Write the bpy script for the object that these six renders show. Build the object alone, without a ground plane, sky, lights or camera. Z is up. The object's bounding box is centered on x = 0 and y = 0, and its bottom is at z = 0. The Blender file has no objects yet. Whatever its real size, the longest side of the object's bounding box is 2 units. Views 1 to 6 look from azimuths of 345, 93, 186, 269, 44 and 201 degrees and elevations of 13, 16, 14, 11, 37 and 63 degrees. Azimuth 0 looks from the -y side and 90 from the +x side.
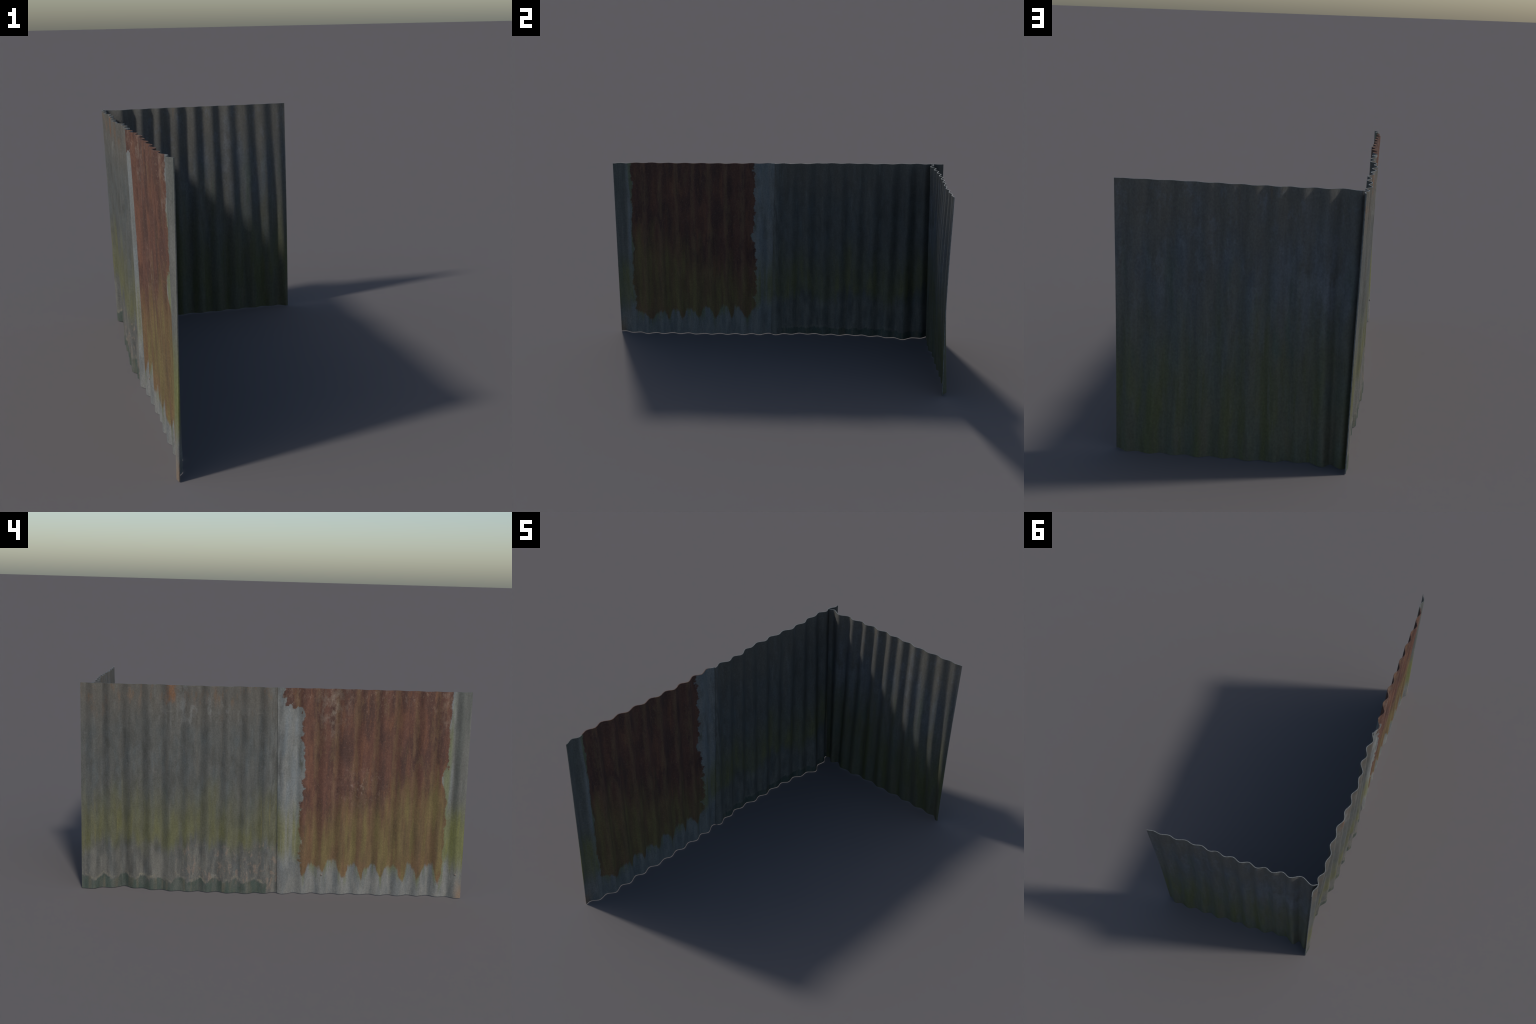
import bpy, math, random
import numpy as np
from mathutils import noise as mnoise, Vector

random.seed(7)
HEIGHT = 1.09
THICK = 0.0038

# ------------------------------------------------------------------ profiles
# Every sheet is a run of rounded ridges: (position along the run, offset) at
# the successive hollows and ridges of its upper and of its lower edge.
LONG_TOP = [(-1.0, -.449), (-.955, -.467), (-.920, -.454), (-.858, -.475), (-.815, -.463), (-.765, -.481),
            (-.712, -.460), (-.660, -.474), (-.610, -.456), (-.557, -.472), (-.507, -.454), (-.455, -.470),
            (-.405, -.452), (-.355, -.466), (-.307, -.446), (-.253, -.466), (-.208, -.450), (-.150, -.474),
            (-.107, -.455), (-.050, -.475), (-.003, -.455), (.043, -.471), (.092, -.449), (.142, -.467),
            (.188, -.449), (.247, -.477), (.282, -.467), (.340, -.482), (.391, -.461), (.438, -.477),
            (.493, -.458), (.540, -.470), (.595, -.447), (.647, -.462), (.697, -.447), (.750, -.468),
            (.800, -.456), (.848, -.470), (.893, -.447), (.932, -.461), (.975, -.446), (1.0, -.450)]
LONG_FOOT = [(-1.0, -.473), (-.975, -.477), (-.922, -.449), (-.875, -.458), (-.825, -.431), (-.770, -.452),
             (-.725, -.432), (-.665, -.455), (-.619, -.435), (-.565, -.454), (-.517, -.432), (-.458, -.447),
             (-.418, -.432), (-.362, -.451), (-.318, -.433), (-.265, -.452), (-.215, -.432), (-.162, -.455),
             (-.120, -.435), (-.058, -.464), (-.010, -.438), (.042, -.462), (.085, -.450), (.139, -.474),
             (.188, -.457), (.236, -.470), (.289, -.445), (.339, -.461), (.387, -.441), (.438, -.459),
             (.490, -.442), (.532, -.454), (.580, -.428), (.630, -.440), (.682, -.410), (.727, -.415),
             (.780, -.379), (.846, -.415), (.892, -.408), (.942, -.438), (.985, -.432), (1.0, -.431)]
SIDE_TOP = [(-.460, .928), (-.430, .940), (-.367, .915), (-.307, .940), (-.267, .925), (-.215, .945), (-.175, .932),
            (-.130, .949), (-.085, .934), (-.040, .950), (.003, .935), (.047, .947), (.092, .934), (.132, .945),
            (.180, .931), (.223, .940), (.268, .931), (.320, .944), (.362, .935), (.410, .945), (.446, .940), (.484, .946)]
SIDE_FOOT = [(-.432, .950), (-.412, .959), (-.367, .927), (-.338, .957), (-.281, .925), (-.237, .936), (-.195, .924),
             (-.146, .949), (-.097, .937), (-.045, .954), (.010, .937), (.050, .950), (.105, .939), (.152, .958),
             (.205, .942), (.247, .957), (.302, .944), (.345, .960), (.400, .946), (.435, .956), (.477, .929), (.484, .930)]


def seam_at(t):
    """Where the two sheets of the long run lap; t is 0 at the foot, 1 at the top."""
    return -0.033 + 0.030 * t


def wave(knots, s):
    """Rounded corrugation through hollows and ridges: level at every knot."""
    ks = np.array([k[0] for k in knots]); vs = np.array([k[1] for k in knots])
    i = np.clip(np.searchsorted(ks, s, side='right') - 1, 0, len(ks) - 2)
    f = np.clip((s - ks[i]) / (ks[i + 1] - ks[i]), 0, 1)
    f = f * f * (3 - 2 * f)
    return vs[i] + (vs[i + 1] - vs[i]) * f


def blend(foot, top, t):
    return [(a[0] + (b[0] - a[0]) * t, a[1] + (b[1] - a[1]) * t) for a, b in zip(foot, top)]


def long_offset(s, t):
    bow = .0035 * math.sin(math.pi * t) * np.clip((.45 - s) / .5, 0, 1)
    return wave(blend(LONG_FOOT, LONG_TOP, t), s) + bow


def side_offset(s, t):
    y = wave(blend(SIDE_FOOT, SIDE_TOP, t), s)
    # the free half of the sheet is pushed in half way up
    f = np.clip((s + .20) / .52, 0, 1)
    f = f * f * (3 - 2 * f) * (1 - .62 * np.clip((s - .38) / .10, 0, 1))
    return y - .023 * f * math.sin(math.pi * t) ** 1.3


def dent(p, seed, scale):
    return mnoise.noise(Vector((p[0] * scale + seed, p[1] * scale * 0.45 + 3.1 * seed, seed)))


def sheet(name, offset, along, start, stop, cols, rows, mats, seed, lift=None, parent=None):
    """A thin corrugated sheet with a front skin, a back skin and a cut rim.
    along: 1 = runs along y and faces -x, 0 = runs along x and faces +y."""
    mid = np.zeros((rows + 1, cols + 1, 3))
    for r in range(rows + 1):
        t = r / rows
        s = np.linspace(start(t), stop(t), cols + 1)
        o = offset(s, t)
        if lift is not None:
            o = o + lift(s, t)
        # hand-cut edges and shallow knocks in the metal
        d = np.array([dent((v, t * HEIGHT), seed, 5.0) * 0.0012 + dent((v, t * HEIGHT), seed + 9, 22.0) * 0.0004 for v in s])
        o = o + d * min(1.0, 6 * t, 6 * (1 - t) + .15)
        z = np.full_like(s, t * HEIGHT)
        mid[r] = np.stack([o, s, z], -1) if along == 1 else np.stack([s, o, z], -1)
    du = np.gradient(mid, axis=1); dv = np.gradient(mid, axis=0)
    n = np.cross(du, dv)
    n /= np.linalg.norm(n, axis=-1, keepdims=True)
    want = np.array([-1.0, 0, 0]) if along == 1 else np.array([0, 1.0, 0])
    if (n @ want).mean() < 0:
        n = -n
    n[:, :, 2] = 0
    front = mid + n * THICK / 2
    back = mid - n * THICK / 2
    count = (rows + 1) * (cols + 1)
    verts = np.concatenate([front.reshape(-1, 3), back.reshape(-1, 3)])
    faces, slots = [], []
    rim = 2 if len(mats) > 2 else 0
    flip = (np.cross(du, dv).reshape(-1, 3) @ want).mean() < 0

    def add(q, m):
        faces.append(q[::-1] if flip else q); slots.append(m)
    at = lambda r, c: r * (cols + 1) + c
    for r in range(rows):
        for c in range(cols):
            a, b, d, e = at(r, c), at(r, c + 1), at(r + 1, c + 1), at(r + 1, c)
            add((a, b, d, e), 0)
            add((a + count, e + count, d + count, b + count), 1)
    for c in range(cols):
        a, b = at(0, c), at(0, c + 1)
        add((b, a, a + count, b + count), rim)
        a, b = at(rows, c), at(rows, c + 1)
        add((a, b, b + count, a + count), rim)
    for r in range(rows):
        a, b = at(r, 0), at(r + 1, 0)
        add((a, b, b + count, a + count), rim)
        a, b = at(r, cols), at(r + 1, cols)
        add((b, a, a + count, b + count), rim)
    me = bpy.data.meshes.new(name)
    me.from_pydata(verts.tolist(), [], faces)
    for m in mats:
        me.materials.append(m)
    me.polygons.foreach_set('material_index', slots)
    me.polygons.foreach_set('use_smooth', [True] * len(faces))
    me.update()
    # keep the cut rim crisp
    me.set_sharp_from_angle(angle=math.radians(50))
    ob = bpy.data.objects.new(name, me)
    bpy.context.scene.collection.objects.link(ob)
    ob.parent = parent
    return ob


# ------------------------------------------------------------------ node helpers
class Mat:
    def __init__(self, name):
        self.m = bpy.data.materials.new(name)
        self.m.use_nodes = True
        self.nt = self.m.node_tree
        self.bsdf = self.nt.nodes['Principled BSDF']
        tc = self.nt.nodes.new('ShaderNodeTexCoord')
        sep = self.nt.nodes.new('ShaderNodeSeparateXYZ')
        self.nt.links.new(tc.outputs['Object'], sep.inputs[0])
        self.x, self.y, self.z = sep.outputs
        self.k = 0

    def put(self, sock, v):
        if isinstance(v, bpy.types.NodeSocket):
            self.nt.links.new(v, sock)
        else:
            sock.default_value = v

    def f(self, op, a, b=0.0, c=None, clamp=False):
        n = self.nt.nodes.new('ShaderNodeMath'); n.operation = op; n.use_clamp = clamp
        self.put(n.inputs[0], a); self.put(n.inputs[1], b)
        if c is not None:
            self.put(n.inputs[2], c)
        return n.outputs[0]

    def add(self, *v):
        o = v[0]
        for w in v[1:]:
            o = self.f('ADD', o, w)
        return o

    def sub(self, a, b): return self.f('SUBTRACT', a, b)

    def mul(self, *v):
        o = v[0]
        for w in v[1:]:
            o = self.f('MULTIPLY', o, w)
        return o

    def inv(self, a): return self.f('SUBTRACT', 1.0, a)

    def step(self, v, lo, hi):
        """0 below lo, 1 above hi (lo may exceed hi for a falling step)."""
        n = self.nt.nodes.new('ShaderNodeMapRange'); n.interpolation_type = 'SMOOTHSTEP'
        fall = (not isinstance(lo, bpy.types.NodeSocket)) and (not isinstance(hi, bpy.types.NodeSocket)) and lo > hi
        if fall:
            lo, hi = hi, lo
        self.put(n.inputs['Value'], v); self.put(n.inputs['From Min'], lo); self.put(n.inputs['From Max'], hi)
        n.inputs['To Min'].default_value = 1.0 if fall else 0.0
        n.inputs['To Max'].default_value = 0.0 if fall else 1.0
        return n.outputs['Result']

    def bump_at(self, v, centre, width):
        """1 at centre, falling to 0 a width away."""
        return self.step(self.f('ABSOLUTE', self.sub(v, centre)), width, 0.0)

    def vec(self, u, v, su, sv):
        n = self.nt.nodes.new('ShaderNodeCombineXYZ')
        self.k += 1
        self.put(n.inputs[0], self.mul(u, su)); self.put(n.inputs[1], self.mul(v, sv)); n.inputs[2].default_value = 7.3 * self.k
        return n.outputs[0]

    def noise(self, u, v, su, sv, detail=3.0, rough=0.55, distort=0.0):
        n = self.nt.nodes.new('ShaderNodeTexNoise')
        n.inputs['Scale'].default_value = 1.0
        n.inputs['Detail'].default_value = detail; n.inputs['Roughness'].default_value = rough
        n.inputs['Distortion'].default_value = distort
        self.nt.links.new(self.vec(u, v, su, sv), n.inputs['Vector'])
        return n.outputs['Fac']

    def spread(self, u, v, su, sv, amount, **k):
        """Noise centred on nought."""
        return self.mul(self.sub(self.noise(u, v, su, sv, **k), 0.5), amount)

    def blot(self, u, v, su, sv, lo, hi, **k):
        return self.step(self.noise(u, v, su, sv, **k), lo, hi)

    def col(self, c):
        if isinstance(c, bpy.types.NodeSocket):
            return c
        n = self.nt.nodes.new('ShaderNodeRGB'); n.outputs[0].default_value = (*c, 1)
        return n.outputs[0]

    def mix(self, fac, a, b, mode='MIX'):
        n = self.nt.nodes.new('ShaderNodeMix'); n.data_type = 'RGBA'; n.blend_type = mode
        self.put(n.inputs[0], fac)
        self.nt.links.new(self.col(a), n.inputs[6]); self.nt.links.new(self.col(b), n.inputs[7])
        return n.outputs[2]

    def grey(self, v):
        n = self.nt.nodes.new('ShaderNodeCombineColor')
        for i in range(3):
            self.nt.links.new(v, n.inputs[i])
        return n.outputs[0]

    def grain(self, c, u, v, su, sv, low, high, **k):
        """Multiply a colour by noise between low and high."""
        n = self.noise(u, v, su, sv, **k)
        g = self.add(low, self.mul(self.step(n, 0.25, 0.75), high - low))
        return self.mix(1.0, c, self.grey(g), 'MULTIPLY')

    def finish(self, colour, rough, bump=None, metallic=0.0):
        self.nt.links.new(self.col(colour), self.bsdf.inputs['Base Color'])
        self.put(self.bsdf.inputs['Roughness'], rough)
        self.bsdf.inputs['Metallic'].default_value = metallic
        self.bsdf.inputs['Specular IOR Level'].default_value = SPEC
        if bump is not None:
            b = self.nt.nodes.new('ShaderNodeBump')
            b.inputs['Strength'].default_value = 0.35; b.inputs['Distance'].default_value = 0.002
            self.nt.links.new(bump, b.inputs['Height'])
            self.nt.links.new(b.outputs[0], self.bsdf.inputs['Normal'])
        return self.m


SPEC = 0.25

GREY = (.078, .081, .077)
DULL = (.060, .062, .058)
BLUE = (.074, .086, .090)
PALE = (.150, .155, .152)
BROWN = (.090, .085, .075)
ORANGE = (.150, .072, .034)
ALGAE = (.104, .105, .046)
SCALE = (.124, .122, .110)
CREAM = (.170, .158, .126)
TEAL = (.048, .066, .057)
RUST = (.097, .048, .036)
RUST_DARK = (.066, .037, .031)
RUST_LIGHT = (.165, .078, .045)
OCHRE = (.125, .085, .048)
RUST_ALGAE = (.140, .116, .048)


def weathered_long(name, inner):
    """Dull zinc with algae, a dark green foot and a few rust runs."""
    m = Mat(name); u, v = m.y, m.z
    c = m.mix(m.mul(m.blot(u, v, 30, 6, .42, .66, detail=6, rough=.65), .7), GREY, BLUE)
    c = m.mix(m.mul(m.blot(u, v, 22, 8, .46, .66, detail=6, rough=.65), .75), c, DULL)
    c = m.mix(m.mul(m.blot(u, v, 26, 3.0, .54, .68, detail=5), .55), c, (.094, .092, .083))
    c = m.mix(m.mul(m.step(m.add(v, m.spread(u, v, 10, 6, .30)), .80, 1.04), .85), c, BROWN)
    c = m.mix(m.mul(m.blot(u, v, 44, 3.2, .58, .76), .35), c, (.125, .132, .130))
    c = m.mix(m.mul(m.blot(u, v, 60, 45, .58, .76, detail=6, rough=.7), .40), c, PALE)
    c = m.mix(m.mul(m.blot(u, v, 240, 170, .62, .74, detail=3), .40), c, PALE)
    c = m.mix(m.mul(m.blot(u, v, 130, 70, .66, .76), .35), c, (.045, .047, .046))
    if not inner:
        # rust runs from the top edge and pale scabs under them
        runs = m.mul(m.blot(u, v, 34, 9, .50, .66, detail=6, rough=.65), m.step(m.add(v, m.spread(u, v, 24, 8, .35)), .90, 1.08))
        c = m.mix(m.mul(runs, .50), c, (.150, .092, .055))
        patch = m.mul(m.bump_at(m.add(u, m.spread(u, v, 40, 20, .05)), .537, .040), m.step(m.add(v, m.spread(u, v, 45, 14, .16)), .985, 1.03))
        c = m.mix(m.mul(m.f('MINIMUM', m.mul(patch, 1.4), 1.0), m.add(.30, m.mul(m.blot(u, v, 70, 24, .36, .58, detail=5), .45))), c, ORANGE)
        scab = m.mul(m.bump_at(u, .475, .035), m.step(v, .86, .93), m.blot(u, v, 30, 14, .42, .58, detail=6))
        scab = m.f('MAXIMUM', scab, m.mul(m.bump_at(u, .38, .34), m.bump_at(v, .95, .16), m.blot(u, v, 26, 9, .50, .64, detail=6, rough=.65)))
        c = m.mix(m.mul(scab, .75), c, (.150, .155, .152))
        scratch = m.mul(m.bump_at(m.add(v, m.spread(u, v, 12, 2, .02)), .955, .007), m.blot(u, v, 14, 2, .44, .62), m.step(u, .78, .6))
        c = m.mix(m.mul(scratch, .5), c, SCALE)
    # scuffed margin beside the lap
    scuff = m.mul(m.step(m.add(u, m.spread(u, v, 20, 4, .10)), .060, .005), m.blot(u, v, 60, 9, .42, .60, detail=6, rough=.65))
    c = m.mix(m.mul(scuff, .6), c, (.125, .130, .127))
    # algae band with running lower and upper margins
    wob = m.add(m.spread(u, v, 5, 1.0, .22, detail=1), m.spread(u, v, 18, 3.0, .30), m.spread(u, v, 70, 6, .12))
    band = m.mul(m.step(m.add(v, wob), .18, .30), m.step(m.add(v, wob), .64, .30))
    c = m.mix(m.mul(band, m.add(.44, m.mul(m.blot(u, v, 24, 2.5, .36, .66), .38))), c, ALGAE)
    strands = m.mul(band, m.blot(u, v, 75, 3.5, .58, .68), m.step(m.f('ABSOLUTE', m.sub(u, .45)), .2, .45))
    c = m.mix(m.mul(strands, .6), c, (.150, .140, .062))
    # grimy scaling under the band
    low = m.step(m.add(v, m.spread(u, v, 20, 10, .16)), .28, .18)
    c = m.mix(m.mul(low, m.add(.15, m.mul(m.blot(u, v, 34, 4, .38, .62, detail=5), .7))), c, SCALE)
    if not inner:
        zone = m.mul(m.step(m.add(v, m.spread(u, v, 16, 8, .16)), .275, .235), m.step(m.add(u, m.spread(u, v, 8, 8, .3)), .56, .36))
        flake = m.mul(zone, m.blot(u, v, 38, 16, .54, .62, detail=6, rough=.6, distort=1.0))
        c = m.mix(m.mul(flake, .60), c, (.185, .142, .115))
        pit = m.mul(zone, m.blot(u, v, 40, 10, .53, .64, detail=5))
        c = m.mix(m.mul(pit, .65), c, (.065, .068, .069))
    # tide mark: scalloped cream line over a dark green foot
    scallop = m.mul(m.f('COSINE', m.mul(m.add(m.sub(u, .880), m.spread(u, v, 9, 2, .05)), 2 * math.pi / .0985)), m.add(.009, m.spread(u, v, 7, 2, .05)))
    tide = m.add(.060 if not inner else .042, scallop if not inner else m.mul(scallop, .5), m.spread(u, v, 22, 5, .075, detail=6, rough=.65), m.spread(u, v, 80, 50, .02))
    foot = m.step(m.sub(v, tide), .006, -.005)
    line = m.mul(m.bump_at(m.sub(v, tide), .010, .014), m.blot(u, v, 34, 26, .42, .62, detail=6, rough=.65))
    edge = m.step(m.add(u, m.spread(u, v, 20, 40, .04)), .018, .034)
    green = m.mix(m.blot(u, v, 30, 3, .46, .70), TEAL, (.100, .096, .072))
    c = m.mix(m.mul(foot, edge, m.add(.55, m.mul(m.blot(u, v, 26, 10, .36, .58, detail=5), .40))), c, green)
    c = m.mix(m.mul(line, edge, .85 if not inner else .35), c, CREAM)
    pale = m.mul(m.bump_at(m.sub(v, tide), .018, .026), m.blot(u, v, 24, 18, .52, .64, detail=5), m.bump_at(u, .42, .34))
    c = m.mix(m.mul(pale, .0 if inner else .75), c, (.200, .195, .175))
    c = m.grain(c, u, v, 170, 120, .82, 1.18, detail=5, rough=.65)
    c = m.grain(c, u, v, 48, 14, .86, 1.14, detail=5, rough=.65)
    return m.finish(c, .62, m.noise(u, v, 140, 90, detail=4))


def rusted_long(name, inner):
    """Zinc sheet whose middle has rusted through its coat, with algae below."""
    m = Mat(name); u, v = m.y, m.z
    # bare zinc margins
    zinc = m.mix(m.blot(u, v, 26, 4.5, .40, .62, detail=5), (.172, .178, .172), (.140, .156, .163))
    zinc = m.mix(m.mul(m.blot(u, v, 18, 7, .52, .70, detail=5), .65), zinc, (.118, .123, .118))
    zinc = m.mix(m.mul(m.blot(u, v, 40, 20, .62, .72, detail=5), .5), zinc, (.205, .205, .195))
    zinc = m.mix(m.step(m.add(u, m.spread(u, v, 20, 2, .02)), -.910, -.935), zinc, m.mix(m.blot(u, v, 40, 2, .4, .6), (.114, .116, .108), (.090, .096, .090)))
    scuff = m.mul(m.step(m.add(u, m.spread(u, v, 24, 5, .08)), -.050, -.012), m.blot(u, v, 70, 8, .40, .60, detail=6, rough=.65))
    zinc = m.mix(m.mul(scuff, .75), zinc, (.098, .101, .098))
    foot = m.step(m.add(v, m.spread(u, v, 30, 8, .10)), .22, .10)
    zinc = m.mix(m.mul(foot, .75), zinc, m.mix(m.blot(u, v, 36, 5, .38, .62, detail=5), (.168, .168, .158), (.118, .126, .127)))
    corner = m.mul(m.step(m.add(u, m.spread(u, v, 30, 20, .03)), -.950, -.99), m.step(m.add(v, m.spread(u, v, 30, 20, .10)), .13, .01))
    zinc = m.mix(m.mul(corner, .75), zinc, (.175, .120, .080))
    mossy = m.mul(m.bump_at(u, -.135, .018), m.bump_at(v, .72, .10), m.blot(u, v, 50, 10, .38, .55))
    zinc = m.mix(m.mul(mossy, .8), zinc, (.062, .066, .045))
    stripe = m.add(m.spread(u, v, 24, 3, .20), m.spread(u, v, 60, 7, .08))
    wet = m.mul(m.step(m.add(v, stripe), .13, .25), m.step(m.add(v, stripe), .58, .32))
    zinc = m.mix(m.mul(wet, m.add(.34, m.mul(m.blot(u, v, 45, 2, .45, .6), .42))), zinc, (.130, .130, .050))
    ends = m.mul(m.step(m.add(u, m.spread(u, v, 40, 4, .02)), -.885, -.90), wet)
    zinc = m.mix(m.mul(ends, .2 if inner else .6), zinc, (.120, .128, .034))
    # rust itself
    r = m.mix(m.blot(u, v, 22, 4.5, .40, .64, detail=5), RUST, RUST_DARK)
    r = m.mix(m.mul(m.blot(u, v, 26, 4.0, .52, .72, detail=6, rough=.65), .6), r, RUST_LIGHT)
    r = m.mix(m.mul(m.blot(u, v, 24, 5, .52, .68, detail=6, rough=.7), .55), r, OCHRE)
    r = m.mix(m.mul(m.blot(u, v, 110, 60, .55, .72, detail=5), .40), r, RUST_LIGHT)
    r = m.mix(m.mul(m.blot(u, v, 200, 150, .60, .72, detail=4), .50), r, (.185, .125, .100))
    r = m.mix(m.mul(m.blot(u, v, 70, 40, .60, .72, detail=7, rough=.75), .45), r, (.175, .120, .092))
    # ochre run-off lies along the bottom of each furrow
    furrow = m.step(m.f('COSINE', m.mul(m.add(u, .212, m.spread(u, v, 6, 2, .03)), 2 * math.pi / .1015)), .45, 1.0)
    r = m.mix(m.mul(furrow, m.blot(u, v, 50, 9, .36, .60, detail=6, rough=.65), .60), r, (.138, .088, .050))
    left = m.bump_at(u, -.17, .07)
    r = m.mix(m.mul(left, m.blot(u, v, 30, 8, .38, .60, detail=5), .65), r, (.142, .070, .048))
    if not inner:
        scab = m.mul(m.bump_at(m.add(u, m.spread(u, v, 10, 6, .05)), -.285, .12), m.step(m.add(v, m.spread(u, v, 14, 8, .45)), .80, 1.0), m.blot(u, v, 34, 20, .44, .62, detail=7, rough=.7))
        r = m.mix(m.mul(scab, .62), r, (.190, .160, .130))
        scab2 = m.mul(m.bump_at(u, -.872, .040), m.step(m.add(v, m.spread(u, v, 20, 12, .15)), .84, .92), m.blot(u, v, 36, 24, .42, .62, detail=7, rough=.7))
        r = m.mix(m.mul(scab2, .55), r, (.180, .135, .105))
        rosy = m.mul(m.bump_at(u, -.40, .17), m.bump_at(v, .58, .17), m.blot(u, v, 24, 18, .42, .60, detail=6, rough=.65))
        r = m.mix(m.mul(rosy, .70), r, (.155, .088, .068))
        chips = m.mul(m.bump_at(u, -.45, .20), m.bump_at(v, .58, .17), m.blot(u, v, 60, 40, .56, .66, detail=6, rough=.7))
        r = m.mix(m.mul(chips, .6), r, (.215, .165, .140))
        chips = m.mul(m.step(m.add(v, m.spread(u, v, 12, 6, .25)), .98, 1.06), m.blot(u, v, 60, 34, .52, .64, detail=6, rough=.7))
        r = m.mix(m.mul(chips, .45), r, (.195, .140, .110))
    # algae over the lower rust, climbing toward the free end
    top = m.add(.34, m.mul(u, -.34), m.spread(u, v, 22, 2.0, .42), m.spread(u, v, 70, 4, .16))
    alg = m.step(m.sub(v, top), .12, -.18)
    r = m.mix(m.mul(alg, m.add(.34, m.mul(m.blot(u, v, 34, 2.4, .36, .64, detail=5), .50))), r, RUST_ALGAE)
    lowr = m.mul(m.step(m.add(v, m.spread(u, v, 40, 6, .14)), .24, .11), m.blot(u, v, 24, 5, .42, .60, detail=5))
    r = m.mix(m.mul(lowr, .70), r, (.142, .082, .048))
    # outline of the rust: ragged sides, fingers at the foot
    rag = m.add(m.spread(u, v, 8, 8, .05, detail=2), m.spread(u, v, 24, 20, .085, detail=6, rough=.65), m.spread(u, v, 90, 90, .010, detail=4))
    if inner:
        left_edge = m.add(-.136, m.mul(m.bump_at(v, .70, .16), -.014))
        right_edge = -.897
        phase, lean, depth, base, tilt = .290, .0, .030, .132, .055
    else:
        left_edge = m.add(-.146, m.mul(m.step(m.add(v, m.mul(rag, 1.6)), .980, .998), .100), m.mul(m.bump_at(v, .95, .10), .008), m.mul(m.bump_at(v, .40, .16), .008))
        right_edge = m.add(-.897, m.mul(m.bump_at(m.add(v, m.mul(rag, 1.5)), .645, .11), .034))
        phase, lean, depth, base, tilt = .266, .012, .036, .128, .030
    # each finger follows one hollow: leaning, rounded, of uneven length
    a = m.mul(m.add(u, phase, m.spread(u, v, 11, 3, .10, detail=2)), 2 * math.pi / .1025)
    wave_a = m.f('COSINE', m.add(a, m.mul(m.f('SINE', a), .55)))
    fingers = m.add(base, m.mul(m.add(u, .5), tilt), m.mul(wave_a, m.add(-depth, m.spread(u, v, 9, .5, .09))),
                    m.spread(u, v, 17, 1, .10), m.spread(u, v, 60, 14, .06, detail=5))
    soft = .004
    inside = m.mul(m.step(m.sub(m.add(u, rag), left_edge), soft, -soft),
                   m.step(m.sub(m.add(u, m.mul(rag, .6)), right_edge), -soft, soft),
                   m.step(m.sub(v, fingers), -.013, .013))
    # green drips from the rust to the ground
    drip = m.mul(m.step(m.sub(v, fingers), -.085, .01), m.blot(u, v, 34, 2, .44, .60), m.step(u, -.14, -.17), m.step(u, -.93, -.90))
    zinc = m.mix(m.mul(drip, .7), zinc, (.112, .126, .052))
    c = m.mix(inside, zinc, r)
    c = m.grain(c, u, v, 180, 130, .80, 1.20, detail=5, rough=.7)
    c = m.grain(c, u, v, 50, 8, .90, 1.10)
    return m.finish(c, m.add(.62, m.mul(inside, .2)), m.noise(u, v, 140, 90, detail=4))


def weathered_side(name, inner):
    """Dull zinc, mossy green toward the ground, blue-grey scuffs above."""
    m = Mat(name); u, v = m.x, m.z
    c = m.mix(m.blot(u, v, 15, 3.5, .40, .64, detail=5), (.104, .105, .098), (.096, .108, .120))
    c = m.mix(m.mul(m.step(m.add(v, m.spread(u, v, 12, 6, .35)), .78, 1.04), .7), c, (.122, .114, .098))
    shoulder = m.mul(m.bump_at(m.add(u, m.spread(u, v, 8, 3, .3)), -.32, .30), m.bump_at(m.add(v, m.spread(u, v, 8, 3, .3)), .72, .36))
    mott = m.f('MAXIMUM', m.mul(m.blot(u, v, 26, 12, .52, .66, detail=6, rough=.65), m.step(v, .35, .75), .55), m.mul(shoulder, m.blot(u, v, 22, 8, .40, .58, detail=7, rough=.65), .9))
    c = m.mix(mott, c, (.138, .149, .164))
    wob = m.add(m.spread(u, v, 16, 2.0, .60), m.spread(u, v, 60, 5, .18))
    moss = m.step(m.add(v, wob), .80, .16)
    c = m.mix(m.mul(moss, m.add(.55, m.mul(m.blot(u, v, 20, 2.2, .40, .62), .42))), c, (.093, .100, .046))
    c = m.mix(m.mul(m.blot(u, v, 20, 3, .54, .68), m.bump_at(v, .55, .4), .7), c, (.072, .098, .078))
    c = m.mix(m.mul(m.blot(u, v, 46, 3.0, .58, .74), .35), c, (.140, .142, .135))
    low = m.mul(m.step(m.add(v, m.spread(u, v, 30, 8, .16)), .30, .10), m.blot(u, v, 18, 3, .42, .62))
    c = m.mix(m.mul(low, .55), c, (.115, .104, .074))
    runs = m.mul(m.blot(u, v, 26, 2, .60, .70), m.step(v, .97, 1.06))
    c = m.mix(m.mul(runs, .4), c, (.150, .108, .072))
    if inner:
        c = m.mix(1.0, c, (.80, .80, .80), 'MULTIPLY')
    c = m.grain(c, u, v, 160, 110, .84, 1.16, detail=5, rough=.65)
    c = m.grain(c, u, v, 60, 6, .90, 1.10)
    return m.finish(c, .62, m.noise(u, v, 140, 90, detail=4))


# ------------------------------------------------------------------ build
fence = bpy.data.objects.new('corrugated_iron_fence', None)
bpy.context.scene.collection.objects.link(fence)
fence['label'] = 'corner of three rusty weathered corrugated iron sheets'
fence['category'] = 'metal fence'

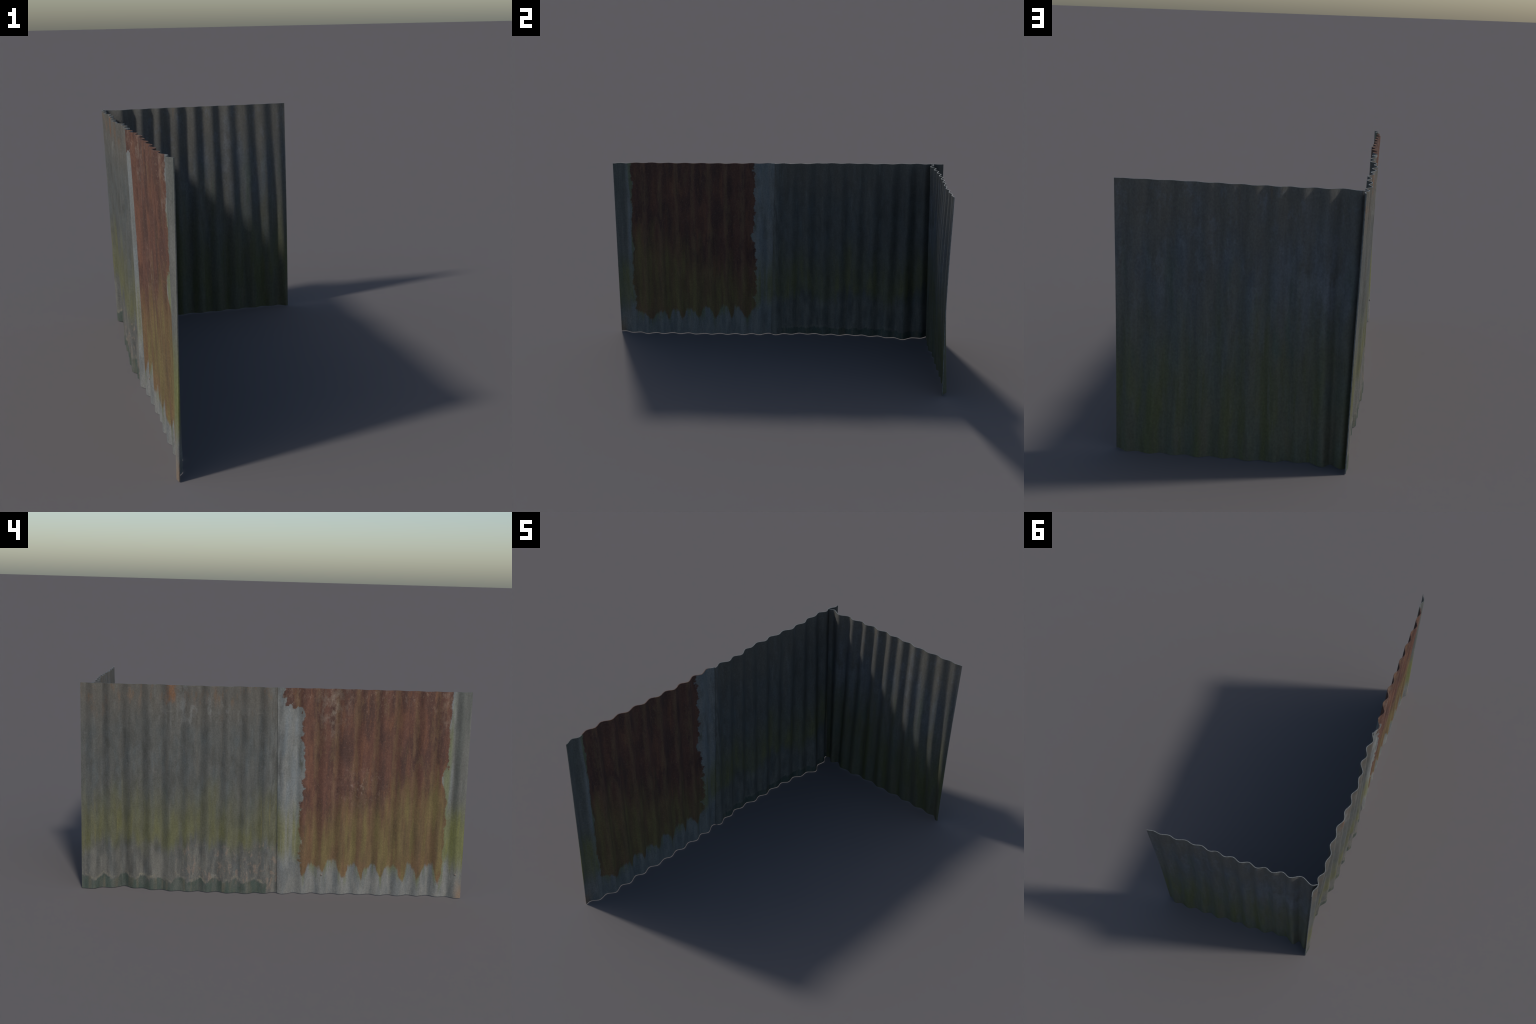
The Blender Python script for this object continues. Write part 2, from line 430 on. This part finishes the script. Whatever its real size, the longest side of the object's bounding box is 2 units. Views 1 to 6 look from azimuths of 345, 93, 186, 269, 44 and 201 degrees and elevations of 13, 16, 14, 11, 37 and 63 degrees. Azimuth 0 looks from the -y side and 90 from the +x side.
cut = Mat('pale_rim')  # pale colour for the bright line along the sheet rims
cut.finish(cut.mix(cut.blot(cut.add(cut.x, cut.y), cut.z, 60, 60, .40, .62), (.175, .185, .182), (.120, .126, .120)), .5)
LAP = 0.007
def tuck(s, t):
    """The neighbour eases back behind the lap."""
    f = np.clip(1 - (s - seam_at(t)) / 0.035, 0, 1)
    return (THICK * .55) * f * f * (3 - 2 * f)


grey_sheet = sheet('weathered_sheet', long_offset, 1, lambda t: seam_at(t) - LAP, lambda t: 1.0 - THICK * .2, 330, 64,
                   [weathered_long('weathered_zinc', False), weathered_long('weathered_zinc_back', True), cut.m], 1.3, lift=tuck, parent=fence)


def lap_lift(s, t):
    """The rusted sheet lies over its neighbour and eases back into line."""
    f = np.clip(1 - (seam_at(t) - s) / 0.035, 0, 1)
    return -(THICK * .55) * f * f * (3 - 2 * f)


rust_sheet = sheet('rusted_sheet', long_offset, 1, lambda t: -1.0, seam_at, 330, 64,
                   [rusted_long('rusted_zinc', False), rusted_long('rusted_zinc_back', True)], 4.7, lift=lap_lift, parent=fence)
side = sheet('weathered_sheet', side_offset, 0, lambda t: -.432 - .026 * t, lambda t: .484, 330, 64,
             [weathered_side('mossy_zinc', False), weathered_side('mossy_zinc_back', True), cut.m], 8.2, parent=fence)

# ------------------------------------------------------------------ nails left in the rusted sheet
nail_metal = Mat('nail_head_metal')
nail_metal.finish(nail_metal.mix(nail_metal.noise(nail_metal.y, nail_metal.z, 300, 300), (.20, .19, .17), (.10, .07, .05)), .5)


def nail_mesh():
    rings, seg = [(0.0055, 0.0), (0.0052, .0012), (.0036, .0024), (.0016, .0030)], 14
    vs, fs = [], []
    for rad, h in rings:
        for i in range(seg):
            a = 2 * math.pi * i / seg
            vs.append((-h, rad * math.cos(a), rad * math.sin(a)))
    vs.append((-.0031, 0, 0))
    for k in range(len(rings) - 1):
        for i in range(seg):
            j = (i + 1) % seg
            fs.append((k * seg + i, (k + 1) * seg + i, (k + 1) * seg + j, k * seg + j))
    b = (len(rings) - 1) * seg
    for i in range(seg):
        fs.append((b + i, len(vs) - 1, b + (i + 1) % seg))
    me = bpy.data.meshes.new('nail')
    me.from_pydata(vs, [], fs); me.update()
    me.polygons.foreach_set('use_smooth', [True] * len(fs))
    me.materials.append(nail_metal.m)
    return me


nails = nail_mesh()
for y, z in ((-.262, .105), (-.965, .128)):
    ob = bpy.data.objects.new('nail', nails)
    x = float(long_offset(np.array([y]), z / HEIGHT)[0]) - THICK / 2
    ob.location = (x, y, z)
    ob.parent = rust_sheet
    bpy.context.scene.collection.objects.link(ob)
